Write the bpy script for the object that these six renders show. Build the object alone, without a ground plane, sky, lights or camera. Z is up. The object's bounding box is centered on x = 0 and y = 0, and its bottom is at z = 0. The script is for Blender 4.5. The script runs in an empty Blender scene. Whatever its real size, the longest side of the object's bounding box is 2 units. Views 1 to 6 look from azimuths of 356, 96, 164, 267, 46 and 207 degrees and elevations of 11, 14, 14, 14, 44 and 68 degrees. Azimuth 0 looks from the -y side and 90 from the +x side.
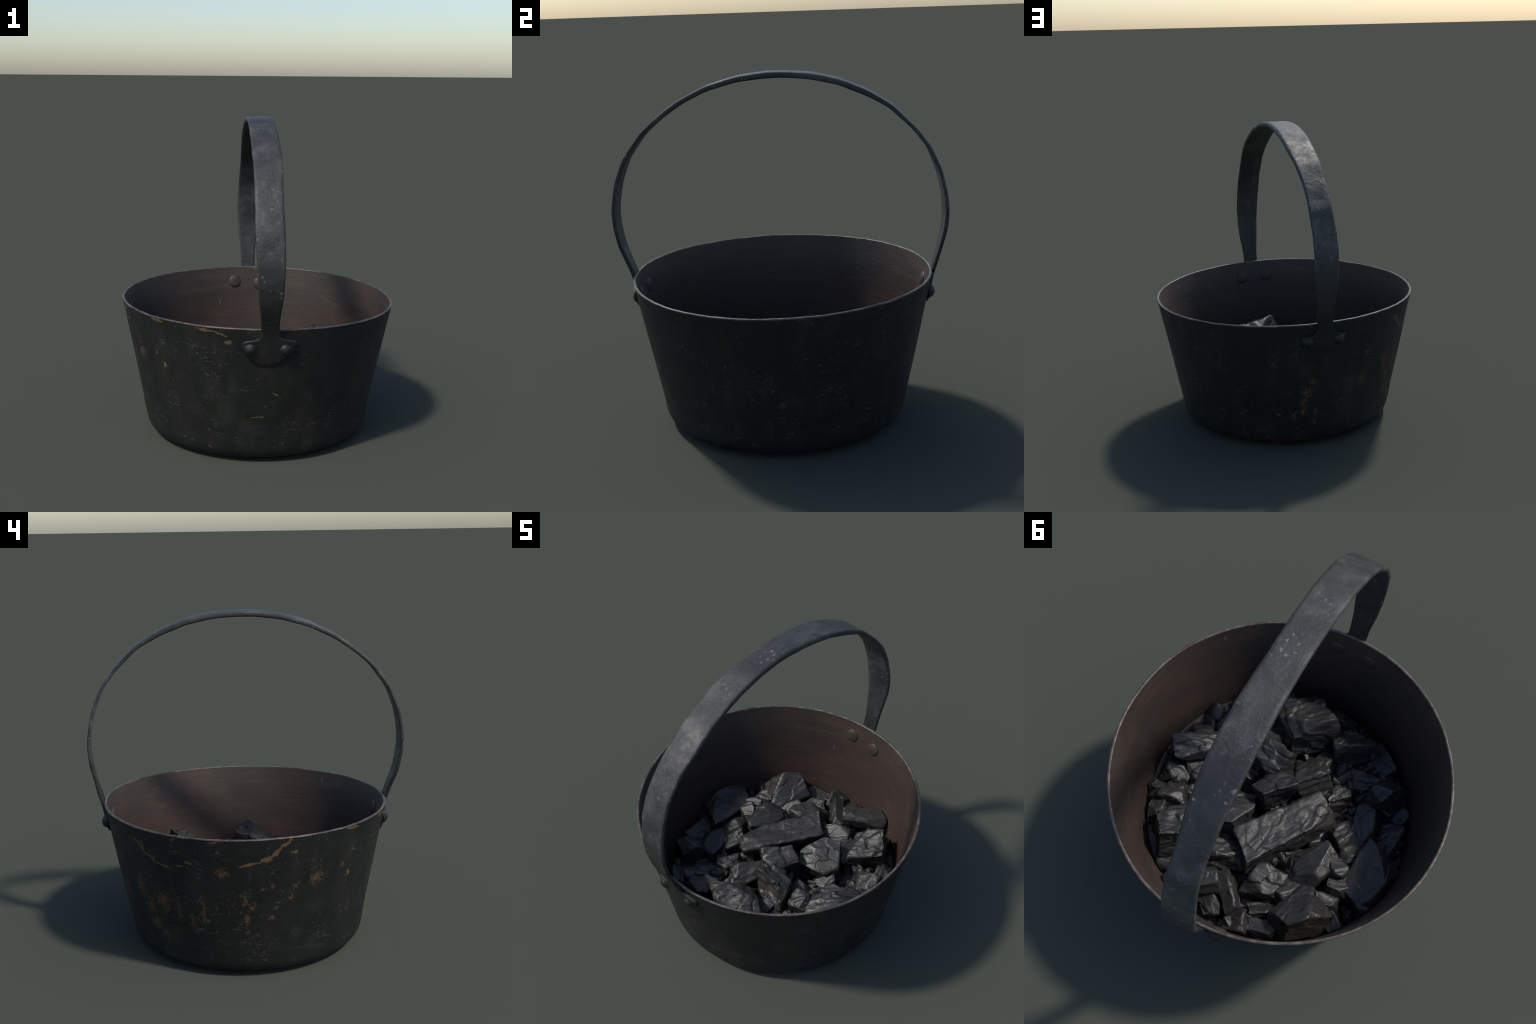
"""Old black-painted riveted iron bucket with a strap handle, half full of charcoal."""
import bpy, math, random
import numpy as np
from mathutils import Vector, Matrix, noise

random.seed(7)
TAU = 2 * math.pi
COL = bpy.context.scene.collection

# ------------------------------------------------------------------ helpers
def mesh_object(name, verts, faces, mat, parent=None, smooth=True):
    me = bpy.data.meshes.new(name)
    me.from_pydata([tuple(v) for v in verts], [], [tuple(f) for f in faces])
    me.update()
    if smooth:
        me.polygons.foreach_set("use_smooth", [True] * len(me.polygons))
    me.materials.append(mat)
    ob = bpy.data.objects.new(name, me)
    COL.objects.link(ob)
    if parent:
        ob.parent = parent
    return ob

def smooth_interp(x, xs, ys):
    """Monotone-friendly cubic (Catmull-Rom on a non-uniform table)."""
    xs, ys = np.asarray(xs, float), np.asarray(ys, float)
    d = np.diff(ys) / np.diff(xs)
    m = np.r_[d[0], (d[:-1] + d[1:]) / 2, d[-1]]
    for i in range(1, len(d)):
        if d[i - 1] * d[i] <= 0:
            m[i] = 0
        else:
            m[i] = 2 * d[i - 1] * d[i] / (d[i - 1] + d[i])
    x = np.clip(np.asarray(x, float), xs[0], xs[-1])
    i = np.clip(np.searchsorted(xs, x) - 1, 0, len(d) - 1)
    h = xs[i + 1] - xs[i]
    t = (x - xs[i]) / h
    return ((2*t**3 - 3*t**2 + 1) * ys[i] + (t**3 - 2*t**2 + t) * h * m[i]
            + (-2*t**3 + 3*t**2) * ys[i + 1] + (t**3 - t**2) * h * m[i + 1])

class Nodes:
    """Small shorthand for building node trees."""
    def __init__(self, name):
        self.mat = bpy.data.materials.new(name)
        self.mat.use_nodes = True
        self.t = self.mat.node_tree
        self.t.nodes.clear()
        self.out = self.t.nodes.new("ShaderNodeOutputMaterial")
        self.bsdf = self.t.nodes.new("ShaderNodeBsdfPrincipled")
        self.t.links.new(self.bsdf.outputs[0], self.out.inputs[0])
        self.co = self.t.nodes.new("ShaderNodeTexCoord").outputs["Object"]
    def put(self, socket, v):
        if isinstance(v, bpy.types.NodeSocket):
            self.t.links.new(v, socket)
        elif isinstance(v, (tuple, list)) and socket.type == 'RGBA' and len(v) == 3:
            socket.default_value = (*v, 1)
        else:
            socket.default_value = v
    def math(self, op, a, b=0.0, c=0.0, clamp=False):
        n = self.t.nodes.new("ShaderNodeMath"); n.operation = op; n.use_clamp = clamp
        for s, v in zip(n.inputs, (a, b, c)):
            self.put(s, v)
        return n.outputs[0]
    def mapping(self, vec, loc=(0, 0, 0), rot=(0, 0, 0), scale=(1, 1, 1), kind='POINT'):
        n = self.t.nodes.new("ShaderNodeMapping"); n.vector_type = kind
        self.put(n.inputs["Vector"], vec)
        n.inputs["Location"].default_value = loc
        n.inputs["Rotation"].default_value = rot
        n.inputs["Scale"].default_value = scale
        return n.outputs[0]
    def noise(self, vec, scale, detail=4, rough=0.55, dist=0.0, color=False):
        n = self.t.nodes.new("ShaderNodeTexNoise")
        self.put(n.inputs["Vector"], vec)
        n.inputs["Scale"].default_value = scale
        n.inputs["Detail"].default_value = detail
        n.inputs["Roughness"].default_value = rough
        n.inputs["Distortion"].default_value = dist
        return n.outputs["Color" if color else "Fac"]
    def voronoi(self, vec, scale, feature='F1', out="Distance", rand=1.0):
        n = self.t.nodes.new("ShaderNodeTexVoronoi"); n.feature = feature
        self.put(n.inputs["Vector"], vec)
        n.inputs["Scale"].default_value = scale
        n.inputs["Randomness"].default_value = rand
        return n.outputs[out]
    def ramp(self, fac, lo, hi, a=0.0, b=1.0, smooth=True):
        n = self.t.nodes.new("ShaderNodeMapRange")
        n.interpolation_type = 'SMOOTHSTEP' if smooth else 'LINEAR'
        self.put(n.inputs["Value"], fac)
        n.inputs["From Min"].default_value = lo; n.inputs["From Max"].default_value = hi
        n.inputs["To Min"].default_value = a; n.inputs["To Max"].default_value = b
        return n.outputs["Result"]
    def mix(self, fac, a, b):
        n = self.t.nodes.new("ShaderNodeMix"); n.data_type = 'RGBA'
        self.put(n.inputs["Factor"], fac)
        self.put(n.inputs[6], a); self.put(n.inputs[7], b)
        return n.outputs[2]
    def vmath(self, op, a, b=None, out=0):
        n = self.t.nodes.new("ShaderNodeVectorMath"); n.operation = op
        self.put(n.inputs[0], a)
        if b is not None:
            self.put(n.inputs[1], b)
        return n.outputs[out] if op != 'LENGTH' else n.outputs["Value"]
    def xyz(self, v):
        n = self.t.nodes.new("ShaderNodeSeparateXYZ"); self.put(n.inputs[0], v)
        return n.outputs
    def vec(self, x, y, z):
        n = self.t.nodes.new("ShaderNodeCombineXYZ")
        for s, v in zip(n.inputs, (x, y, z)):
            self.put(s, v)
        return n.outputs[0]
    def bump(self, height, strength, distance, normal=None):
        n = self.t.nodes.new("ShaderNodeBump")
        n.inputs["Strength"].default_value = strength
        n.inputs["Distance"].default_value = distance
        self.put(n.inputs["Height"], height)
        if normal is not None:
            self.put(n.inputs["Normal"], normal)
        return n.outputs[0]
    def done(self, color, rough, normal=None, metallic=0.0, spec=0.5):
        b = self.bsdf.inputs
        self.put(b["Base Color"], color); self.put(b["Roughness"], rough)
        self.put(b["Metallic"], metallic); self.put(b["Specular IOR Level"], spec)
        if normal is not None:
            self.put(b["Normal"], normal)
        return self.mat

# ------------------------------------------------------------------ bucket form
RIM_Z = 0.8625
WALL_Z = [0.000, 0.008, 0.025, 0.045, 0.075, 0.110, 0.150, 0.500, 0.880]
WALL_R = [0.580, 0.622, 0.665, 0.692, 0.7080, 0.7145, 0.7210, 0.7895, 0.8625]
THICK = 0.0145

def rim_height(th):
    return (RIM_Z - 0.0119*np.cos(th) + 0.0075*np.sin(th) - 0.0043*np.cos(2*th) + 0.0018*np.sin(2*th))

def wall_radius(th, z):
    r = smooth_interp(z, WALL_Z, WALL_R)
    lean = np.clip(np.asarray(z) / 0.15, 0, 1)
    wob = (0.0032*np.cos(2*th) - 0.0045*np.sin(2*th) - 0.002*np.cos(3*th) - 0.003*np.sin(4*th)) * np.clip(np.asarray(z)/0.86, 0, 1)**2
    low = np.interp(z, [0.0, 0.06, 0.15, 0.30, 0.80], [0.001, 0.005, 0.008, 0.004, 0.0])
    r = r + low*np.clip(np.cos(th - math.radians(207)), -0.15, 1)
    r = r - np.interp(z, [0.0, 0.05, 0.12], [0.006, 0.005, 0.0])*np.clip(np.cos(th - math.radians(-75)), 0, 1)
    return r + lean*(-0.003*np.cos(th)*(1 - np.asarray(z)*0.8) + 0.0095*np.sin(th)) + wob

def ring_surface(radius_fn, z_list, n=256, cap_center=None, flip=False):
    th = np.linspace(0, TAU, n, endpoint=False)
    verts, faces = [], []
    for fz in z_list:
        z = fz(th)
        r = radius_fn(th, z)
        verts += list(zip(r*np.cos(th), r*np.sin(th), z))
    m = len(z_list)
    for j in range(m - 1):
        for i in range(n):
            a, b = j*n + i, j*n + (i + 1) % n
            q = (a, b, b + n, a + n)
            faces.append(q[::-1] if flip else q)
    if cap_center is not None:
        verts.append(cap_center); c = len(verts) - 1
        for i in range(n):
            f = (c, (i + 1) % n, i)
            faces.append(f[::-1] if flip else f)
    return verts, faces

# ------------------------------------------------------------------ paint material
def unrolled(nd):
    """(u, z) on the outside wall: u = 0 on -x, growing towards +y, in metres."""
    x, y, z = nd.xyz(nd.co)[:3]
    ang = nd.math('ARCTAN2', y, nd.math('MULTIPLY', x, -1.0))
    return nd.vec(nd.math('MULTIPLY', ang, 0.8), z, 0.0)

def blobs(nd, uv, marks):
    """Nearest of several ellipses, in units of each one's own radius."""
    best = None
    x, y = nd.xyz(uv)[:2]
    for (u, z, ru, rz, deg) in marks:
        # the running result rides along in an (infinitely squashed) third axis, so that
        # the ellipses are evaluated one after another and not all at once
        p = nd.vec(x, y, best if best is not None else 0.0)
        v = nd.mapping(p, (u, z, 0), (0, 0, math.radians(deg)), (ru, rz, 1e7), 'TEXTURE')
        d = nd.vmath('LENGTH', v)
        best = d if best is None else nd.math('MINIMUM', best, d)
    return best

def streak(points, widths):
    """A scratch along a polyline, as a chain of slim ellipses."""
    out = []
    for (a, b), w in zip(zip(points, points[1:]), widths):
        dx, dz = b[0] - a[0], b[1] - a[1]
        out.append(((a[0]+b[0])/2, (a[1]+b[1])/2, math.hypot(dx, dz)*0.62, w, math.degrees(math.atan2(dz, dx))))
    return out

def paint_base(nd, vec):
    """Sooty black-green paint with brown stains, shared by wall, handle and rivets."""
    big = nd.noise(vec, 3.0, 4, 0.6)
    stain = nd.noise(nd.mapping(vec, scale=(5, 5, 1.6)), 1.6, 5, 0.6)
    c = nd.mix(nd.ramp(big, 0.35, 0.68), (0.0098, 0.0106, 0.0096), (0.0128, 0.0132, 0.0120))
    c = nd.mix(nd.ramp(stain, 0.50, 0.72, 0, 0.75), c, (0.0240, 0.0192, 0.0145))
    return c

def outer_paint():
    nd = Nodes("weathered_black_paint")
    uv = unrolled(nd)
    wv = nd.vmath('ADD', uv, nd.vmath('SCALE', nd.vmath('SUBTRACT', nd.noise(nd.co, 22, 3, 0.6, color=True), (0.5, 0.5, 0.5)), None))
    wv.node.inputs[1].links[0].from_node.inputs["Scale"].default_value = 0.05
    ragged = nd.noise(nd.co, 58, 6, 0.72)
    fine = nd.noise(nd.co, 160, 2, 0.6)
    base = paint_base(nd, nd.co)
    # grey-green chalky dust smears
    smear_marks = [(0.168, 0.227, 0.045, 0.035, 20), (0.160, 0.145, 0.013, 0.040, 0), (-0.364, 0.422, 0.06, 0.045, 15),
                   (0.478, 0.350, 0.035, 0.013, -15), (-0.431, 0.140, 0.075, 0.022, 5), (-0.262, 0.274, 0.05, 0.04, 30),
                   (-1.165, 0.229, 0.11, 0.06, 20), (-0.912, 0.48, 0.06, 0.12, 0), (-1.05, 0.50, 0.03, 0.10, 0),
                   (-1.013, 0.330, 0.07, 0.10, 0), (-1.715, 0.21, 0.05, 0.07, 0), (-1.839, 0.307, 0.02, 0.07, -10),
                   (-0.38, 0.19, 0.03, 0.08, 25), (-2.276, 0.40, 0.05, 0.12, 12), (2.388, 0.365, 0.09, 0.045, 30),
                   (-2.31, 0.188, 0.04, 0.05, 0), (-2.497, 0.20, 0.04, 0.06, 0), (1.03, 0.36, 0.05, 0.10, 0),
                   (1.35, 0.56, 0.05, 0.08, 10), (0.02, 0.655, 0.015, 0.07, 8)]
    smear = nd.math('SUBTRACT', blobs(nd, wv, smear_marks), nd.math('MULTIPLY', nd.math('SUBTRACT', ragged, 0.45), 2.6))
    smear = nd.ramp(smear, 1.1, 0.1)
    streaky = nd.noise(nd.mapping(uv, scale=(9, 1.8, 1)), 6, 5, 0.7)
    dust = nd.math('MULTIPLY', smear, nd.ramp(nd.noise(nd.co, 90, 3, 0.7), 0.32, 0.68, 0.25, 1.0))
    c = nd.mix(nd.math('MULTIPLY', dust, 0.17), base, (0.085, 0.085, 0.080))
    c = nd.mix(nd.ramp(streaky, 0.56, 0.80, 0, 0.32), c, (0.036, 0.031, 0.025))
    # fine light scratches and specks anywhere
    scr1 = nd.voronoi(nd.mapping(wv, rot=(0, 0, 0.35), scale=(3.2, 16, 1)), 2.2, 'DISTANCE_TO_EDGE')
    scr2 = nd.voronoi(nd.mapping(wv, rot=(0, 0, -0.9), scale=(2.4, 15, 1)), 2.0, 'DISTANCE_TO_EDGE')
    some = nd.ramp(nd.noise(nd.co, 7.5, 3, 0.6), 0.50, 0.62)
    scr = nd.math('MULTIPLY', nd.math('MAXIMUM', nd.ramp(scr1, 0.030, 0.006), nd.ramp(scr2, 0.026, 0.005)), some)
    c = nd.mix(nd.math('MULTIPLY', scr, nd.ramp(ragged, 0.47, 0.58, 0, 0.6)), c, (0.125, 0.125, 0.117))
    speck = nd.ramp(nd.voronoi(nd.co, 26, 'F1'), 0.115, 0.06)
    c = nd.mix(nd.math('MULTIPLY', speck, nd.ramp(nd.noise(nd.co, 5, 2), 0.54, 0.66, 0, 0.6)), c, (0.15, 0.135, 0.11))
    # rust spots: placed clusters, eaten ragged by noise
    rust_marks = [(0.545, 0.450, 0.075, 0.095, 0), (0.660, 0.380, 0.05, 0.08, 0), (0.284, 0.451, 0.022, 0.05, 0),
                  (0.284, 0.375, 0.038, 0.055, 0), (0.045, 0.500, 0.026, 0.07, 0), (0.004, 0.462, 0.030, 0.034, 0),
                  (0.038, 0.380, 0.026, 0.07, 0), (-0.237, 0.568, 0.022, 0.020, 0), (-0.357, 0.600, 0.050, 0.055, 0),
                  (-0.098, 0.386, 0.030, 0.020, 30), (-0.130, 0.450, 0.020, 0.018, 0), (-0.059, 0.565, 0.030, 0.02, 0),
                  (0.167, 0.667, 0.045, 0.040, 0), (-0.101, 0.585, 0.017, 0.030, 0), (0.585, 0.224, 0.035, 0.05, 0),
                  (0.036, 0.295, 0.018, 0.016, 0), (-0.210, 0.495, 0.016, 0.016, 0), (0.357, 0.345, 0.03, 0.06, 0),
                  (0.440, 0.408, 0.022, 0.07, 0), (0.640, 0.276, 0.06, 0.06, 0), (0.219, 0.299, 0.024, 0.012, 0),
                  (-0.032, 0.277, 0.017, 0.016, 0), (0.061, 0.235, 0.016, 0.014, 0),
                  (1.335, 0.405, 0.052, 0.055, 0), (1.300, 0.465, 0.030, 0.040, 0), (1.355, 0.335, 0.026, 0.05, 0),
                  (1.350, 0.262, 0.050, 0.036, 0), (1.275, 0.190, 0.024, 0.026, 0), (1.412, 0.240, 0.034, 0.034, 0),
                  (1.274, 0.258, 0.022, 0.022, 0), (0.931, 0.424, 0.05, 0.07, 0), (0.72, 0.50, 0.06, 0.09, 0),
                  (-0.332, 0.591, 0.014, 0.03, 0), (-0.226, 0.567, 0.012, 0.03, 0), (-0.543, 0.636, 0.011, 0.02, 0),
                  (2.462, 0.343, 0.022, 0.020, 0), (-2.379, 0.097, 0.022, 0.014, 0), (-1.633, 0.49, 0.012, 0.020, 0),
                  (-0.649, 0.423, 0.012, 0.012, 0), (-0.725, 0.216, 0.012, 0.012, 0), (-0.881, 0.096, 0.014, 0.014, 0)]
    grain = nd.math('ADD', nd.math('MULTIPLY', nd.math('SUBTRACT', ragged, 0.5), 5.2),
                    nd.math('MULTIPLY', nd.math('SUBTRACT', fine, 0.5), 1.1))
    rust = nd.math('ADD', blobs(nd, wv, rust_marks), grain)
    rust = nd.ramp(rust, 0.62, 0.40)
    # a scatter of tiny flecks around the placed clusters, thickest on the -x side
    flecks = nd.voronoi(nd.vmath('ADD', nd.mapping(nd.co, scale=(1, 1, 0.8)), nd.vmath('MULTIPLY', nd.noise(nd.co, 40, 3, color=True), (0.03, 0.03, 0.03))), 34, 'F1')
    where = nd.math('ADD', blobs(nd, wv, [(0.15, 0.42, 0.75, 0.30, 0), (1.15, 0.30, 0.55, 0.25, 0)]), nd.math('MULTIPLY', nd.math('SUBTRACT', nd.noise(nd.co, 6, 4, 0.7), 0.5), 4.5))
    flecks = nd.math('MULTIPLY', nd.ramp(nd.math('ADD', flecks, nd.math('MULTIPLY', ragged, 0.25)), 0.34, 0.27), nd.ramp(where, 0.70, 0.35, 0, 0.6))
    rust = nd.math('MAXIMUM', rust, flecks)
    # rusty band where the base rubs the ground
    z = nd.xyz(nd.co)[2]
    foot = nd.math('ADD', nd.math('MULTIPLY', z, 14.0), nd.math('MULTIPLY', nd.noise(nd.co, 6, 4, 0.65), 2.2))
    foot = nd.ramp(foot, 1.55, 1.15, 0, 0.8)
    rust = nd.math('MAXIMUM', rust, nd.math('MULTIPLY', foot, nd.ramp(ragged, 0.42, 0.58)))
    rustcol = nd.mix(nd.ramp(nd.noise(nd.co, 40, 3), 0.35, 0.7), (0.068, 0.034, 0.016), (0.118, 0.060, 0.025))
    c = nd.mix(nd.math('MULTIPLY', rust, 0.85), c, rustcol)
    # amber scrapes through the paint
    scrapes = (streak([(-0.200, 0.866), (-0.142, 0.808), (-0.096, 0.759), (-0.025, 0.732), (0.085, 0.707)], [0.012, 0.013, 0.016, 0.009])
               + streak([(0.690, 0.802), (0.645, 0.752), (0.554, 0.689), (0.465, 0.666)], [0.009, 0.006, 0.007])
               + streak([(0.225, 0.848), (0.150, 0.866)], [0.010]) + streak([(-0.450, 0.872), (-0.627, 0.843)], [0.009])
               + streak([(-0.500, 0.866), (-0.610, 0.843)], [0.009]) + streak([(-0.86, 0.848), (-0.95, 0.838), (-1.03, 0.808)], [0.010, 0.007])
               + [(0.420, 0.850, 0.014, 0.012, 0), (0.400, 0.695, 0.030, 0.006, 0), (0.346, 0.717, 0.017, 0.009, 10),
                  (-1.035, 0.778, 0.032, 0.011, -12), (-0.594, 0.572, 0.009, 0.022, 20), (-0.213, 0.779, 0.022, 0.011, -20),
                  (-0.598, 0.571, 0.014, 0.014, 0), (-0.541, 0.639, 0.007, 0.016, 0), (-1.202, 0.305, 0.045, 0.0045, -4),
                  (-1.311, 0.454, 0.014, 0.007, 20), (0.633, 0.770, 0.008, 0.03, -10), (0.56, 0.70, 0.007, 0.035, 15)])
    amber = nd.math('ADD', blobs(nd, wv, scrapes), nd.math('MULTIPLY', nd.math('SUBTRACT', ragged, 0.5), 2.2))
    amber = nd.ramp(amber, 0.95, 0.75)
    c = nd.mix(nd.math('MULTIPLY', amber, 0.85), c, (0.135, 0.080, 0.034))
    worn = nd.math('MAXIMUM', rust, amber)
    rough = nd.math('ADD', nd.math('MULTIPLY', worn, 0.3), nd.ramp(big_noise(nd), 0.3, 0.7, 0.50, 0.66))
    h = nd.math('ADD', nd.noise(nd.co, 75, 5, 0.6), nd.math('MULTIPLY', nd.noise(nd.co, 9, 3), 1.2))
    h = nd.math('SUBTRACT', h, nd.math('MULTIPLY', worn, 0.25))
    return nd.done(c, rough, nd.bump(h, 0.35, 0.006), spec=0.34)

def big_noise(nd):
    return nd.noise(nd.co, 11, 4, 0.6)

def inner_paint():
    nd = Nodes("brown_fire_stained_iron")
    x, y, z = nd.xyz(nd.co)[:3]
    rings = nd.noise(nd.mapping(nd.co, scale=(1.3, 1.3, 7)), 2.2, 6, 0.68, 1.4)
    patch = nd.noise(nd.co, 2.4, 4, 0.6)
    c = nd.mix(nd.ramp(patch, 0.32, 0.70), (0.040, 0.030, 0.0245), (0.049, 0.033, 0.0255))
    c = nd.mix(nd.ramp(rings, 0.50, 0.70, 0, 0.65), c, (0.072, 0.047, 0.029))
    c = nd.mix(nd.ramp(rings, 0.46, 0.24, 0, 0.6), c, (0.026, 0.019, 0.017))
    reddish = nd.noise(nd.mapping(nd.co, (1.3, 0.2, 0), scale=(1.3, 1.3, 3)), 2.6, 4)
    c = nd.mix(nd.ramp(reddish, 0.52, 0.72, 0, 0.55), c, (0.060, 0.030, 0.024))
    # small pale drips and chips
    ang = nd.math('MULTIPLY', nd.math('ARCTAN2', y, x), 0.8)
    drip = nd.voronoi(nd.mapping(nd.vec(ang, z, 0.0), scale=(16, 3.0, 1)), 1.0, 'F1')
    c = nd.mix(nd.math('MULTIPLY', nd.ramp(drip, 0.075, 0.04), nd.ramp(nd.noise(nd.co, 4), 0.52, 0.62, 0, 0.7)), c, (0.22, 0.18, 0.14))
    chip = nd.math('ADD', nd.math('MULTIPLY', nd.math('SUBTRACT', z, 0.835), 10), nd.math('MULTIPLY', nd.noise(nd.co, 14, 5, 0.7), 2.0))
    c = nd.mix(nd.ramp(chip, 1.42, 1.56, 0, 0.6), c, (0.120, 0.098, 0.070))
    h = nd.math('ADD', nd.noise(nd.co, 60, 5, 0.6), nd.math('MULTIPLY', rings, 1.0))
    return nd.done(c, nd.ramp(patch, 0.3, 0.7, 0.45, 0.62), nd.bump(h, 0.3, 0.006), spec=0.35)

def rim_metal():
    nd = Nodes("bare_worn_rim")
    n = nd.noise(nd.co, 26, 5, 0.65)
    c = nd.mix(nd.ramp(n, 0.34, 0.66), (0.062, 0.046, 0.039), (0.140, 0.112, 0.096))
    c = nd.mix(nd.ramp(nd.noise(nd.co, 9, 5, 0.7), 0.48, 0.62, 0, 0.85), c, (0.045, 0.035, 0.030))
    return nd.done(c, 0.5, nd.bump(nd.noise(nd.co, 70, 4), 0.4, 0.004), metallic=0.25)

def handle_paint():
    nd = Nodes("pitted_black_iron")
    c = nd.mix(nd.ramp(nd.noise(nd.co, 4, 5, 0.6), 0.35, 0.68), (0.027, 0.0275, 0.0275), (0.042, 0.0415, 0.040))
    c = nd.mix(nd.ramp(nd.noise(nd.mapping(nd.co, (3, 1, 2)), 6, 5, 0.65), 0.57, 0.76, 0, 0.6), c, (0.090, 0.088, 0.083))
    c = nd.mix(nd.ramp(nd.noise(nd.mapping(nd.co, (7, 5, 1)), 15, 5, 0.7), 0.63, 0.72, 0, 0.6), c, (0.085, 0.052, 0.030))
    warp = nd.vmath('ADD', nd.co, nd.vmath('MULTIPLY', nd.noise(nd.co, 45, 3, 0.7, color=True), (0.035, 0.035, 0.035)))
    size = nd.math('MULTIPLY', nd.noise(nd.co, 13, 2), 0.55)
    spot = nd.ramp(nd.math('SUBTRACT', nd.voronoi(warp, 30, 'F1'), size), -0.06, -0.14)
    c = nd.mix(nd.math('MULTIPLY', spot, nd.ramp(nd.noise(nd.co, 6, 3), 0.48, 0.60, 0, 0.65)), c, (0.19, 0.19, 0.185))
    scuff = nd.noise(nd.mapping(nd.co, (2.2, 0.7, 3.1), scale=(1.0, 0.55, 0.55)), 5.5, 6, 0.72, 0.3)
    c = nd.mix(nd.ramp(scuff, 0.51, 0.70, 0, 0.6), c, (0.105, 0.104, 0.100))
    line = nd.voronoi(nd.mapping(warp, rot=(0, 0, 0.5), scale=(14, 2.2, 2.2)), 1.6, 'DISTANCE_TO_EDGE')
    c = nd.mix(nd.math('MULTIPLY', nd.ramp(line, 0.02, 0.004), nd.ramp(nd.noise(nd.co, 8, 3), 0.54, 0.64, 0, 0.5)), c, (0.150, 0.135, 0.115))
    # towards the plates the iron is covered with the bucket's own paint
    z = nd.xyz(nd.co)[2]
    low = nd.ramp(nd.math('ADD', z, nd.math('MULTIPLY', nd.noise(nd.co, 5, 3), 0.25)), 1.32, 1.02)
    c = nd.mix(low, c, paint_base(nd, nd.co))
    edge = nd.t.nodes.new("ShaderNodeNewGeometry").outputs["Pointiness"]
    wear = nd.math('MULTIPLY', nd.ramp(edge, 0.53, 0.60), nd.ramp(nd.noise(nd.co, 20, 4), 0.45, 0.62, 0, 0.75))
    c = nd.mix(wear, c, (0.105, 0.078, 0.055))
    pits = nd.math('ADD', nd.math('MULTIPLY', nd.noise(nd.co, 62, 6, 0.7), nd.ramp(nd.noise(nd.co, 3.5, 2), 0.4, 0.6, 0.5, 1.6)), nd.math('MULTIPLY', nd.noise(nd.co, 14, 3), 0.9))
    return nd.done(c, nd.ramp(nd.noise(nd.co, 30, 3), 0.3, 0.7, 0.42, 0.58), nd.bump(pits, 0.55, 0.007), spec=0.45)

def coal_stuff():
    nd = Nodes("charcoal")
    rnd = nd.t.nodes.new("ShaderNodeObjectInfo").outputs["Random"]
    n = nd.noise(nd.co, 9, 5, 0.6)
    c = nd.mix(nd.ramp(n, 0.3, 0.7), (0.0225, 0.0212, 0.0196), (0.0345, 0.0325, 0.0300))
    c = nd.mix(nd.ramp(nd.noise(nd.mapping(nd.co, (5, 5, 5)), 30, 4, 0.65), 0.55, 0.75, 0, 0.5), c, (0.058, 0.054, 0.049))
    c = nd.mix(nd.math('MULTIPLY', rnd, 0.35), c, (0.022, 0.0215, 0.021))
    grain = nd.noise(nd.mapping(nd.co, scale=(8, 55, 55)), 1.0, 4, 0.6, 0.4)
    fine = nd.noise(nd.co, 65, 4, 0.6)
    h = nd.math('ADD', nd.math('MULTIPLY', grain, 1.0), nd.math('MULTIPLY', fine, 0.6))
    return nd.done(c, nd.ramp(n, 0.3, 0.7, 0.38, 0.54), nd.bump(h, 0.5, 0.006), spec=0.5)

PAINT, INSIDE, RIM, IRON, COAL = outer_paint(), inner_paint(), rim_metal(), handle_paint(), coal_stuff()

# ------------------------------------------------------------------ bucket
bucket = bpy.data.objects.new("coal_bucket", None)
COL.objects.link(bucket)
bucket["label"] = "old black riveted iron bucket with tall strap handle"
bucket["category"] = "bucket"

def chips(th):
    """Small uneven nicks along the lip."""
    return np.array([0.0022*noise.noise((3*math.cos(t), 3*math.sin(t), 4)) * 1.0
                     + 0.0020*noise.noise((16*math.cos(t), 16*math.sin(t), 9)) for t in th])

def outer_z():
    lows = [0.0, 0.003, 0.008, 0.014, 0.022, 0.032, 0.045, 0.058, 0.075, 0.092, 0.110, 0.13]
    rows = [lambda th, z=z: np.full_like(th, z) for z in lows]
    for k in range(1, 41):
        f = k / 40
        rows.append(lambda th, f=f: 0.13 + (rim_height(th) + chips(th) - 0.006 - 0.13)*f)
    return rows

def outer_radius(th, z):
    r = wall_radius(th, z)
    bump = np.array([noise.noise((2.2*math.cos(t), 2.2*math.sin(t), 3*zz)) for t, zz in zip(th, z)])
    return r + 0.0025*bump*np.clip(z/0.1, 0, 1)

v, f = ring_surface(outer_radius, outer_z(), cap_center=(0, 0, 0.004))
mesh_object("outer_wall", v, f, PAINT, bucket)

def inner_z():
    rows = [lambda th, z=z: np.full_like(th, z) for z in (0.02, 0.03, 0.05, 0.09)]
    for k in range(1, 33):
        f = k / 32
        rows.append(lambda th, f=f: 0.09 + (rim_height(th) + chips(th) - 0.005 - 0.09)*f)
    return rows

v, f = ring_surface(lambda th, z: outer_radius(th, z) - THICK - 0.004*np.clip((0.84 - z)/0.12, 0, 1), inner_z(), cap_center=(0, 0, 0.02), flip=True)
mesh_object("inner_wall", v, f, INSIDE, bucket)

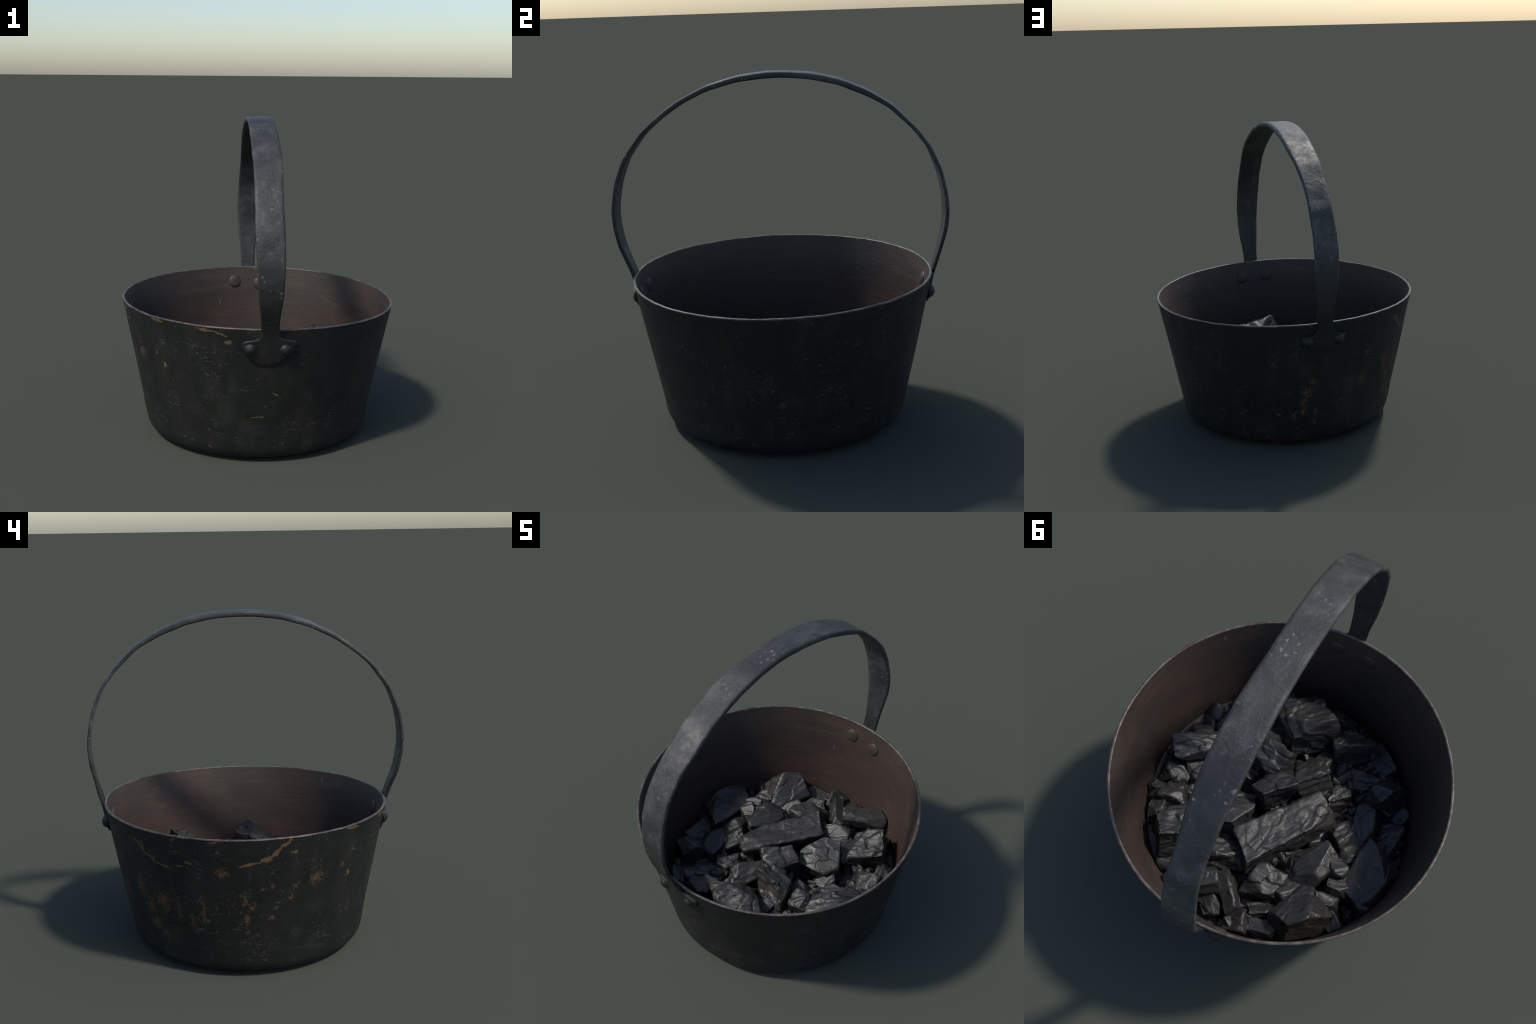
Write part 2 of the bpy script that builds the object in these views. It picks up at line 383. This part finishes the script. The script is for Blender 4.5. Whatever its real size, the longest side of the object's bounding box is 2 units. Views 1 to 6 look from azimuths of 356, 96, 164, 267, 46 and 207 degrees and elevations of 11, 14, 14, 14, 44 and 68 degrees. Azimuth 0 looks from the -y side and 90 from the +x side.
def build_rim():
    n = 360
    th = np.linspace(0, TAU, n, endpoint=False)
    zt = rim_height(th) + chips(th)
    ro = outer_radius(th, zt)
    prof = [(-0.0006, -0.0085), (0.0004, -0.0065), (0.0001, -0.0030), (-0.0030, -0.0004), (-0.0070, 0.0004),
            (-0.0115, -0.0004), (-0.0146, -0.0030), (-0.0151, -0.0060), (-0.0139, -0.0085)]
    verts, faces = [], []
    for (dr, dz) in prof:
        r = ro + dr
        verts += list(zip(r*np.cos(th), r*np.sin(th), zt + dz))
    for j in range(len(prof) - 1):
        for i in range(n):
            a, b = j*n + i, j*n + (i + 1) % n
            faces.append((a, b, b + n, a + n))
    return mesh_object("rim", verts, faces, RIM, bucket)
build_rim()

# ------------------------------------------------------------------ handle: plate - strap - plate in one sweep
# outer edge of the strap in the y-z plane, from the -y side over the top to the +y side
ARCH = np.array([(-0.928, 1.000), (-0.957, 1.130), (-0.965, 1.235), (-0.940, 1.380), (-0.880, 1.525), (-0.770, 1.672),
                 (-0.660, 1.770), (-0.543, 1.852), (-0.392, 1.927), (-0.220, 1.978), (-0.060, 1.999), (0.057, 2.000),
                 (0.200, 1.988), (0.360, 1.950), (0.520, 1.880), (0.650, 1.800), (0.780, 1.665), (0.860, 1.555),
                 (0.918, 1.420), (0.952, 1.290), (0.963, 1.200), (0.955, 1.090), (0.924, 0.967)])
HALF = 0.0108
# plate outline: height, reach to -x, reach to +x (front plate; the back one is a lower copy)
PLATE = [(0.638, 0.006, 0.006), (0.6405, 0.038, 0.022), (0.644, 0.058, 0.036), (0.660, 0.086, 0.060), (0.6845, 0.110, 0.105),
         (0.709, 0.129, 0.133), (0.7335, 0.147, 0.148), (0.758, 0.154, 0.154), (0.775, 0.152, 0.160), (0.784, 0.145, 0.154),
         (0.791, 0.128, 0.138), (0.795, 0.098, 0.118), (0.799, 0.073, 0.094), (0.805, 0.064, 0.080), (0.818, 0.056, 0.068), (0.849, 0.044, 0.059), (0.870, 0.047, 0.058)]

def wall_y(side, z):
    return side*float(outer_radius(np.array([side*math.pi/2]), np.array([z]))[0])

def plate_z(z, side):
    if side < 0:
        return z
    return 0.679 + (z - 0.638)*(0.803 - 0.679)/(0.803 - 0.638) if z < 0.803 else z

ARCH[:, 0] *= 0.9865
ARCH[:, 1] += (2.32 - ARCH[:, 1])*0.012*np.clip((1.995 - ARCH[:, 1])/0.08, 0, 1)
# hand-bent unevenness: how far each station bulges outwards
BULGE = np.array([0.013, 0.009, 0.003, 0.002, 0.004, 0.003, 0.001, 0, 0, 0, 0, 0, 0, 0.000, 0.000, 0.002, 0.006, 0.009, 0.009, 0.006, 0.004, 0.005, 0.007])
_t = np.gradient(ARCH, axis=0); _t /= np.linalg.norm(_t, axis=1)[:, None]
ARCH = ARCH + BULGE[:, None]*np.stack([-_t[:, 1], _t[:, 0]], -1)
ARCH[:, 1] = np.minimum(ARCH[:, 1], 2.0)
ARCH = np.vstack([[(-0.893, 0.925)], ARCH, [(0.903, 0.915)]])

def build_handle():
    # centre line
    t = np.gradient(ARCH, axis=0); t /= np.linalg.norm(t, axis=1)[:, None]
    nrm = np.stack([-t[:, 1], t[:, 0]], -1)
    arch = ARCH - HALF*nrm
    swell = np.interp(np.abs(arch[:, 0]), [0.0, 0.45, 0.75], [0.0070, 0.0050, 0.0])   # the strap is thicker over the top
    arch = arch - swell[:, None]*nrm
    def plate_pts(side):
        z0 = plate_z(0.638, side)
        zs = np.concatenate([np.linspace(z0, 0.83, 60)])
        out = []
        for z in zs:
            k = min(1, max(0, (z - z0)/0.05))
            out.append((wall_y(side, z) + side*(0.003 + 0.004*k), z))
        return out
    front, back = plate_pts(-1), plate_pts(1)[::-1]
    ctrl = np.array(front + [tuple(p) for p in arch] + back)
    s = np.r_[0, np.cumsum(np.linalg.norm(np.diff(ctrl, axis=0), axis=1))]
    L = s[-1]
    step = np.concatenate([np.linspace(0, 0.30, 90), np.arange(0.308, L - 0.30, 0.009), np.linspace(L - 0.30, L, 90)])
    # smooth curve through the control points
    cy, cz = smooth_c(step, s, ctrl[:, 0]), smooth_c(step, s, ctrl[:, 1])
    # strap edges by arc length measured from z = 0.84 on the front side
    s84 = np.interp(0.84, [p[1] for p in front] + [1.0], list(s[:60]) + [s[61]])
    e_s = [0.00, 0.08, 0.15, 0.24, 0.35, 0.47, 0.61, 0.78, 0.94, 1.04, 1.20, 1.50, 1.70, 1.95, 2.20, 2.42, 2.58, 2.75, 2.90, 3.05, 3.15, 3.25, 3.33, 3.42, 3.48]
    e_l = [.042, .044, .053, .062, .070, .075, .081, .081, .078, .079, .081, .080, .078, .079, .080, .077, .075, .080, .087, .088, .082, .070, .063, .062, .062]
    e_r = [.060, .062, .067, .077, .083, .085, .083, .080, .086, .090, .088, .082, .080, .090, .093, .080, .069, .070, .067, .067, .062, .048, .040, .037, .037]
    K = 40
    # rounded-rectangle cross-section parameters (a in -1..1 across, b in -1..1 through)
    loop = []
    m = 14
    for i in range(m + 1):
        loop.append((-1 + 2*i/m, 1.0))
    loop += [(1, 0.45), (1, 0.0), (1, -0.45)]
    for i in range(m + 1):
        loop.append((1 - 2*i/m, -1.0))
    loop += [(-1, -0.45), (-1, 0.0), (-1, 0.45)]
    n = len(loop)
    verts, faces = [], []
    ty, tz = np.gradient(cy, step), np.gradient(cz, step)
    for i, sv in enumerate(step):
        y, z = cy[i], cz[i]
        ln = math.hypot(ty[i], tz[i]); ny, nz = -tz[i]/ln, ty[i]/ln
        side = -1 if y < 0 else 1
        q = sv - s84
        if z < 0.87:
            tab = [(plate_z(p[0], side), p[1], p[2]) for p in PLATE]
            cx = 0.006 if side < 0 else -0.014
            zz = [p[0] for p in tab]
            l = float(np.interp(z, zz, [p[1] for p in tab])); r = float(np.interp(z, zz, [p[2] for p in tab]))
            if side > 0:
                l, r = r*0.95, l*0.95
            xl, xr = cx - l, cx + r
            kk = min(1, max(0, (z - 0.845)/0.025))
            xl = xl*(1 - kk) + kk*-float(np.interp(q, e_s, e_l)); xr = xr*(1 - kk) + kk*float(np.interp(q, e_s, e_r))
        else:
            xl, xr = -float(smooth_interp(q, e_s, e_l)), float(smooth_interp(q, e_s, e_r))
        z0 = plate_z(0.638, side)
        h = HALF if z > 0.95 else float(np.interp(z, [z0, z0 + 0.02, z0 + 0.07, 0.83, 0.95], [0.0055, 0.0090, 0.0110, 0.0110, HALF]))
        h += float(np.interp(abs(y), [0.0, 0.45, 0.75], [0.0070, 0.0050, 0.0])) if z > 1.3 else 0.0
        h *= 1 + 0.10*noise.noise((q*4.0, 1.3, 0))
        curve = float(np.interp(z, [0.80, 0.95], [1, 0]))
        R = abs(wall_y(side, min(z, 0.86)))
        xl += 0.0022*noise.noise((q*13, 5, 0)) if z > 0.9 else 0
        xr += 0.0022*noise.noise((q*13, 9, 0)) if z > 0.9 else 0
        half = (xr - xl)/2; mid = (xr + xl)/2
        rnd = min(h*0.6, half*0.6)
        for (a, b) in loop:
            # pull the corners in so that the edge is round
            if abs(b) == 1:
                x = mid + a*(half - rnd*0.55)
                if abs(a) == 1:
                    x = mid + a*(half - rnd*0.35); bb = b*0.86
                else:
                    bb = b
            else:
                x = mid + a*(half - rnd*0.12*(abs(b) > 0.3)); bb = b
            ex = 0.0
            if z > 0.9 and abs(b) == 1 and abs(a) < 1:
                ex = 0.0012*noise.noise((x*9, q*9, b*3)) + 0.0006*noise.noise((x*40, q*40, b*3))
            if side > 0:
                y_tw = 0.09*(x - mid)*float(np.interp(z, [0.90, 1.0, 1.45, 1.75], [0, 1, 1, 0]))
            else:
                y_tw = 0.0
            if curve > 0:
                yy = math.sqrt(R*R - x*x)
                Rx = float(outer_radius(np.array([math.atan2(side*yy, x)]), np.array([min(z, 0.86)]))[0])
                sag = curve*(R - math.sqrt(Rx*Rx - x*x))
            else:
                sag = 0.0
            off = bb*h + ex
            verts.append((x, y + ny*off - side*sag + y_tw, z + nz*off))
    R_ = len(step)
    for i in range(R_ - 1):
        for j in range(n):
            a, b = i*n + j, i*n + (j + 1) % n
            faces.append((a, b, b + n, a + n))
    faces.append(tuple(range(n))[::-1]); faces.append(tuple(range((R_ - 1)*n, R_*n)))
    return mesh_object("handle", verts, faces, IRON, bucket)

def smooth_c(x, s, y):
    """Gaussian-smoothed linear interpolation: a hand-bent, slightly uneven curve."""
    xs = np.linspace(s[0], s[-1], 2400)
    ys = np.interp(xs, s, y)
    k = np.exp(-0.5*(np.arange(-48, 49)/16.0)**2); k /= k.sum()
    pad = np.r_[2*ys[0] - ys[48:0:-1], ys, 2*ys[-1] - ys[-2:-50:-1]]
    return np.interp(x, xs, np.convolve(pad, k, 'valid'))

handle = build_handle()

# ------------------------------------------------------------------ rivets
def dome(radius, height, power=2.0, seed=0):
    """Hammered rivet head: a dome with an uneven outline, z up."""
    verts, faces = [], []
    nr, nt = 12, 36
    for i in range(nr + 1):
        t = i / nr
        rr = radius*math.sin(t*math.pi/2)
        zz = height*max(0.0, 1 - (rr/radius)**power)**(1/power)
        for j in range(nt):
            a = TAU*j/nt
            w = 1 + 0.05*noise.noise((math.cos(a)*1.5 + seed, math.sin(a)*1.5, t))
            dz = 0.05*height*noise.noise((math.cos(a)*t*2, math.sin(a)*t*2 + seed, 3))
            verts.append((rr*w*math.cos(a), rr*w*math.sin(a), zz + dz))
    for i in range(nr):
        for j in range(nt):
            a, b = i*nt + j, i*nt + (j + 1) % nt
            faces.append((a + nt, b + nt, b, a))
    verts += [(x, y, z - 0.012) for x, y, z in verts[nr*nt:]]
    base = nr*nt
    for j in range(nt):
        a, b = base + j, base + (j + 1) % nt
        faces.append((a, a + nt, b + nt, b)[::-1])
    return verts, [f[::-1] for f in faces]

def wall_frame(x, z, side, inward=False):
    """Point and outward direction on the wall at (x, z) of the front or back side."""
    R = abs(wall_y(side, z))
    y = side*math.sqrt(R*R - x*x)
    n = Vector((x/R, y/R, -0.20)).normalized()
    return Vector((x, y, z)), (-n if inward else n)

OUT_RIVETS = [(-0.098, 0.742, -1), (0.098, 0.737, -1), (0.085, 0.757, 1), (-0.107, 0.763, 1)]
IN_RIVETS = [(-0.098, 0.748, -1), (0.094, 0.742, -1), (0.070, 0.752, 1), (-0.112, 0.768, 1)]
for k, (x, z, side) in enumerate(OUT_RIVETS):
    v, f = dome(0.037, 0.028, 1.8, seed=k*3.7)
    ob = mesh_object("rivet", v, f, IRON, handle)
    p, n = wall_frame(x, z, side)
    ob.matrix_local = Matrix.Translation(p + n*0.011) @ n.to_track_quat('Z', 'Y').to_matrix().to_4x4()
for k, (x, z, side) in enumerate(IN_RIVETS):
    v, f = dome(0.045, 0.014, 2.0, seed=20 + k*2.9)
    ob = mesh_object("rivet_head", v, f, INSIDE, bucket)
    p, n = wall_frame(x, z, side, inward=True)
    ob.matrix_local = Matrix.Translation(p + n*(THICK + 0.0030)) @ n.to_track_quat('Z', 'Y').to_matrix().to_4x4()

# ------------------------------------------------------------------ charcoal
def lump_geometry(L, W, H, seed, cuts=5, sharp=26.0, spacing=0.0065, rough=1.0):
    """A broken lump: a soft polytope (box faces + random breaks), then grain, ledges and cracks."""
    rng = random.Random(seed)
    half = np.array([L, W, H]) / 2
    planes = []
    for ax in range(3):
        for sg in (-1, 1):
            nrm = np.zeros(3); nrm[ax] = sg
            nrm += np.array([rng.uniform(-0.22, 0.22) for _ in range(3)])
            nrm /= np.linalg.norm(nrm)
            planes.append((nrm, half[ax]*rng.uniform(0.90, 1.0)))
    for _ in range(cuts):
        d = np.array([rng.choice((-1, 1))*rng.uniform(0.3, 1) for _ in range(3)])
        nrm = d/half; nrm /= np.linalg.norm(nrm)
        support = np.abs(nrm*half).sum()
        planes.append((nrm, support*rng.uniform(0.60, 0.80)))
    N = np.array([p[0] for p in planes]); D = np.array([p[1] for p in planes])
    # box-shaped point grid so that long lumps are evenly meshed
    cnt = [max(5, int(round(2*h/spacing))) for h in half]
    index, pts, faces = {}, [], []
    def vid(key):
        if key not in index:
            index[key] = len(pts)
            pts.append([(2*key[a]/cnt[a] - 1)*half[a] for a in range(3)])
        return index[key]
    for ax in range(3):
        u, w = (ax + 1) % 3, (ax + 2) % 3
        for side in (0, cnt[ax]):
            for i in range(cnt[u]):
                for j in range(cnt[w]):
                    q = []
                    for (di, dj) in ((0, 0), (1, 0), (1, 1), (0, 1)):
                        key = [0, 0, 0]; key[ax] = side; key[u] = i + di; key[w] = j + dj
                        q.append(vid(tuple(key)))
                    faces.append(q if side else q[::-1])
    P = np.array(pts)
    dirs = P/np.linalg.norm(P, axis=1)[:, None]
    c = np.clip(dirs @ N.T, 0, None)/D
    r = (c**sharp).sum(1)**(-1/sharp)
    P = dirs*r[:, None]
    # displacement along the radius-ish normal
    grad = ((c**(sharp - 1))/D) @ N
    grad /= np.linalg.norm(grad, axis=1)[:, None]
    size = min(L, W, H)
    grainy = rng.random() < 0.4                      # some lumps show the grain, most broke clean
    ga, ca = (1.0, 1.0) if grainy else (0.35, 0.75)
    ox, oy = rng.uniform(0, 50), rng.uniform(0, 50)
    ledge_axis = np.array([0.04, rng.uniform(-1, 1), rng.uniform(-1, 1)]); ledge_axis /= np.linalg.norm(ledge_axis)
    lf = rng.uniform(22, 40)
    out = np.empty_like(P)
    for i, p in enumerate(P):
        q = (p[0]*9 + ox, p[1]*9 + oy, p[2]*9)
        big = noise.noise((p[0]*5 + oy, p[1]*5, p[2]*5 + ox))
        g = noise.noise((p[0]*7 + ox, p[1]*38, p[2]*38 + oy))
        g2 = noise.noise((p[0]*22, p[1]*60 + ox, p[2]*60))
        t = float(p @ ledge_axis)*lf + 0.8*noise.noise((p[0]*8, p[1]*8 + ox, p[2]*8)) + 0.03*p[0]*lf
        fr = t - math.floor(t)
        ledge = min(fr/0.75, (1 - fr)/0.25) - 0.5
        lm = max(0.0, min(1.0, 0.5 + 2.2*noise.noise((p[0]*6 + 9, p[1]*6, p[2]*6 + oy))))
        w = 0.35*noise.noise((p[0]*16, p[1]*16 + ox, p[2]*16))
        dist, near = noise.voronoi((q[0]*0.9 + w, q[1]*1.5 + w, q[2]*1.5))
        chip = noise.noise((near[0].x*7.1, near[0].y*7.1, near[0].z*7.1))
        rip = abs(noise.noise((p[0]*12 + oy, p[1]*30, p[2]*30 + ox)))
        e = dist[1] - dist[0]
        crack = -max(0.0, 1 - e/0.09)
        facet = dist[0] - 0.4
        d = rough*(0.10*size*big + ga*(0.0028*g + 0.0018*g2 + 0.0052*ledge*lm - 0.008*rip*(1 - lm)) + 0.0050*crack*lm*ca + 0.008*facet*ca + 0.019*ca*chip*min(1.0, size/0.12))
        out[i] = p + grad[i]*d
    return out, faces

def bed_height(x, y):
    return 0.245 + 0.085*x + 0.02*y

def keep_inside(W):
    """Lumps that would poke through the wall are broken off along it."""
    r = np.hypot(W[:, 0], W[:, 1]); th = np.arctan2(W[:, 1], W[:, 0])
    lim = wall_radius(th, np.clip(W[:, 2], 0.03, 0.8)) - THICK - 0.009
    k = np.where(r > lim, lim/np.maximum(r, 1e-6), 1.0)
    W[:, 0] *= k; W[:, 1] *= k
    return W

COUNT = {"n": 0}

def lump(x, y, top, L, W, H, yaw, pitch=0, roll=0, cuts=6, sharp=38, rough=1.0):
    COUNT["n"] += 1
    v, f = lump_geometry(L, W, H, 100 + COUNT["n"]*17, cuts, sharp, rough=rough)
    e = Matrix.Rotation(math.radians(yaw), 4, 'Z') @ Matrix.Rotation(math.radians(-pitch), 4, 'Y') @ Matrix.Rotation(math.radians(roll), 4, 'X')
    M = Matrix.Translation((x, y, top - 0.42*H)) @ e
    A = np.array(M)
    world = keep_inside(v @ A[:3, :3].T + A[:3, 3])
    v = (world - A[:3, 3]) @ A[:3, :3]
    ob = mesh_object("charcoal_lump", v, f, COAL)
    ob.matrix_world = M
    ob["label"] = "rough black lump of charcoal with broken faces"
    ob["category"] = "charcoal"
    return ob

# x, y, height of the visible face, length, width, thickness, yaw, pitch, roll
LUMPS = [
    (-0.108, 0.132, 0.415, 0.58, 0.160, 0.17, 57, 9, 12, 2),      # long split log on top
    (0.085, -0.465, 0.468, 0.28, 0.22, 0.28, 42, 10, 30),
    (0.165, -0.215, 0.455, 0.25, 0.17, 0.19, -8, -10, -25),
    (0.060, -0.060, 0.435, 0.22, 0.15, 0.17, 58, 0, 15),
    (-0.065, -0.215, 0.365, 0.22, 0.15, 0.18, 70, 0, 28),
    (0.215, 0.180, 0.405, 0.26, 0.23, 0.26, 22, 6, 10),
    (-0.310, 0.220, 0.340, 0.30, 0.19, 0.18, 62, -6, 14),
    (-0.430, 0.165, 0.345, 0.12, 0.11, 0.14, 20, 20, 10),
    (-0.130, 0.420, 0.360, 0.22, 0.17, 0.15, 5, 14, 12),
    (-0.370, 0.495, 0.385, 0.28, 0.20, 0.22, 58, 12, 22),
    (0.530, -0.085, 0.445, 0.34, 0.13, 0.10, 33, 15, 14),
    (0.460, 0.030, 0.340, 0.22, 0.16, 0.14, 30, 10, 18),
    (0.600, 0.105, 0.355, 0.15, 0.11, 0.11, 0, 16, 10),
    (0.527, 0.215, 0.370, 0.15, 0.12, 0.14, 100, 22, 16),
    (0.645, 0.225, 0.335, 0.10, 0.07, 0.07, 20, 10, 20),
    (0.400, 0.410, 0.480, 0.23, 0.22, 0.27, 30, 4, 26),
    (0.580, 0.325, 0.365, 0.17, 0.09, 0.08, 110, 14, 12),
    (0.200, 0.600, 0.420, 0.30, 0.13, 0.085, 36, -4, 14),
    (0.012, 0.548, 0.355, 0.24, 0.085, 0.10, 137, 10, 22),
    (0.065, 0.645, 0.330, 0.14, 0.09, 0.11, 137, 0, 20),
    (-0.200, 0.540, 0.300, 0.20, 0.09, 0.08, 27, 8, 26),
    (-0.250, 0.405, 0.335, 0.14, 0.09, 0.11, 80, 28, 10),
    (-0.100, 0.655, 0.310, 0.14, 0.10, 0.06, 100, 10, 38),
    (-0.230, 0.630, 0.295, 0.17, 0.09, 0.08, 10, 6, 22),
    (-0.475, 0.360, 0.325, 0.12, 0.10, 0.12, 40, 16, 18),
    (-0.530, 0.410, 0.290, 0.20, 0.08, 0.07, 130, 8, 20),
    (-0.640, 0.145, 0.340, 0.33, 0.19, 0.20, 72, 4, 26),
    (-0.480, 0.030, 0.275, 0.22, 0.15, 0.13, 30, 8, 20),
    (-0.475, -0.330, 0.390, 0.16, 0.13, 0.17, 60, 14, 18),
    (-0.450, -0.150, 0.275, 0.28, 0.13, 0.13, 115, -12, 20),
    (-0.190, -0.490, 0.400, 0.21, 0.12, 0.18, 35, 6, 24),
    (-0.300, -0.360, 0.265, 0.26, 0.15, 0.12, 20, 8, 18),
    (-0.240, -0.210, 0.290, 0.14, 0.10, 0.11, 50, 22, 16),
    (-0.090, -0.335, 0.320, 0.16, 0.11, 0.11, 90, 8, 22),
    (0.370, -0.180, 0.395, 0.15, 0.12, 0.17, 30, 16, 10),
    (0.135, 0.390, 0.395, 0.24, 0.13, 0.12, 32, 4, 18),
    (0.340, -0.550, 0.325, 0.20, 0.12, 0.13, 10, 10, 20),
    (0.280, 0.330, 0.370, 0.18, 0.13, 0.12, 70, 12, 16),
    (0.340, -0.400, 0.330, 0.22, 0.12, 0.12, 120, 14, 10),
    (0.490, -0.300, 0.325, 0.20, 0.11, 0.11, 60, 6, 26),
    (-0.060, -0.620, 0.315, 0.18, 0.10, 0.11, 10, 10, 20),
    (-0.370, -0.530, 0.285, 0.22, 0.11, 0.11, 150, 6, 20),
    (-0.610, -0.140, 0.250, 0.20, 0.13, 0.11, 95, 10, 16),
    (0.265, -0.080, 0.340, 0.16, 0.12, 0.13, 0, 10, 20),
    (0.335, 0.065, 0.325, 0.15, 0.10, 0.11, 45, 10, 12),
    (-0.420, 0.560, 0.235, 0.17, 0.10, 0.10, 20, 8, 14),
    (-0.380, -0.060, 0.270, 0.18, 0.11, 0.10, 60, 10, 16),
    (0.215, -0.345, 0.375, 0.17, 0.12, 0.13, 80, 10, 14),
    (-0.480, 0.250, 0.320, 0.15, 0.11, 0.12, 20, 10, 14),
    (0.170, -0.620, 0.270, 0.14, 0.10, 0.09, 20, 10, 14),
]
for row in LUMPS:
    lump(*row)

# loose small stuff between and under the lumps
def rubble():
    rng = random.Random(42)
    protos = [lump_geometry(l, w, h, 900 + k, 5, 20, spacing=0.0095, rough=0.8)
              for k, (l, w, h) in enumerate(((0.075, 0.05, 0.05), (0.13, 0.045, 0.035), (0.07, 0.06, 0.04), (0.095, 0.07, 0.05),
                                             (0.11, 0.035, 0.03), (0.065, 0.04, 0.05), (0.12, 0.07, 0.03), (0.055, 0.05, 0.04)))]
    verts, faces = [], []
    for k in range(380):
        a, r = rng.uniform(0, TAU), 0.69*math.sqrt(rng.uniform(0, 1))
        if k < 70:
            r = rng.uniform(0.61, 0.69)
        V, F = protos[rng.randrange(len(protos))]
        s = rng.choice((0.5, 0.65, 0.8, 1.0, 1.0, 1.35))*rng.uniform(0.85, 1.15)
        M = Matrix.Rotation(rng.uniform(0, TAU), 3, 'Z') @ Matrix.Rotation(rng.uniform(-0.7, 0.7), 3, 'Y') @ Matrix.Rotation(rng.uniform(-1.2, 1.2), 3, 'X')
        x, y = r*math.cos(a), r*math.sin(a) + 0.008
        z = bed_height(x, y) + rng.uniform(-0.010, 0.040) + 0.035*max(0.0, 0.55 - r)
        o = len(verts)
        W = (np.array(V)*s) @ np.array(M).T + np.array([x, y, z])
        verts += keep_inside(W).tolist()
        faces += [[i + o for i in q] for q in F]
    # the packed bed underneath
    n, o = 128, len(verts)
    rings = 60
    for i in range(rings + 1):
        for j in range(n):
            a = TAU*j/n
            R = float(wall_radius(a, 0.25)) - THICK + 0.002
            rr = R*i/rings
            x, y = rr*math.cos(a), rr*math.sin(a)
            edge = min(1.0, (R - rr)/0.05)
            d, near = noise.voronoi((x*14, y*14, 2.0))
            z = bed_height(x, y) - 0.02 + edge*(0.030*noise.noise((x*7, y*7, 1)) + 0.040*(0.45 - d[0]) + 0.02*noise.noise((near[0].x*5, near[0].y*5, 0))) + 0.006*noise.noise((x*40, y*40, 5))
            verts.append((x, y, z))
    for i in range(rings):
        for j in range(n):
            a, b = o + i*n + j, o + i*n + (j + 1) % n
            faces.append((a, a + n, b + n, b))
    ob = mesh_object("charcoal_rubble", verts, faces, COAL)
    ob["kind"] = "stuff"
    ob["label"] = "bed of small broken black charcoal bits"
    ob["category"] = "charcoal"
rubble()
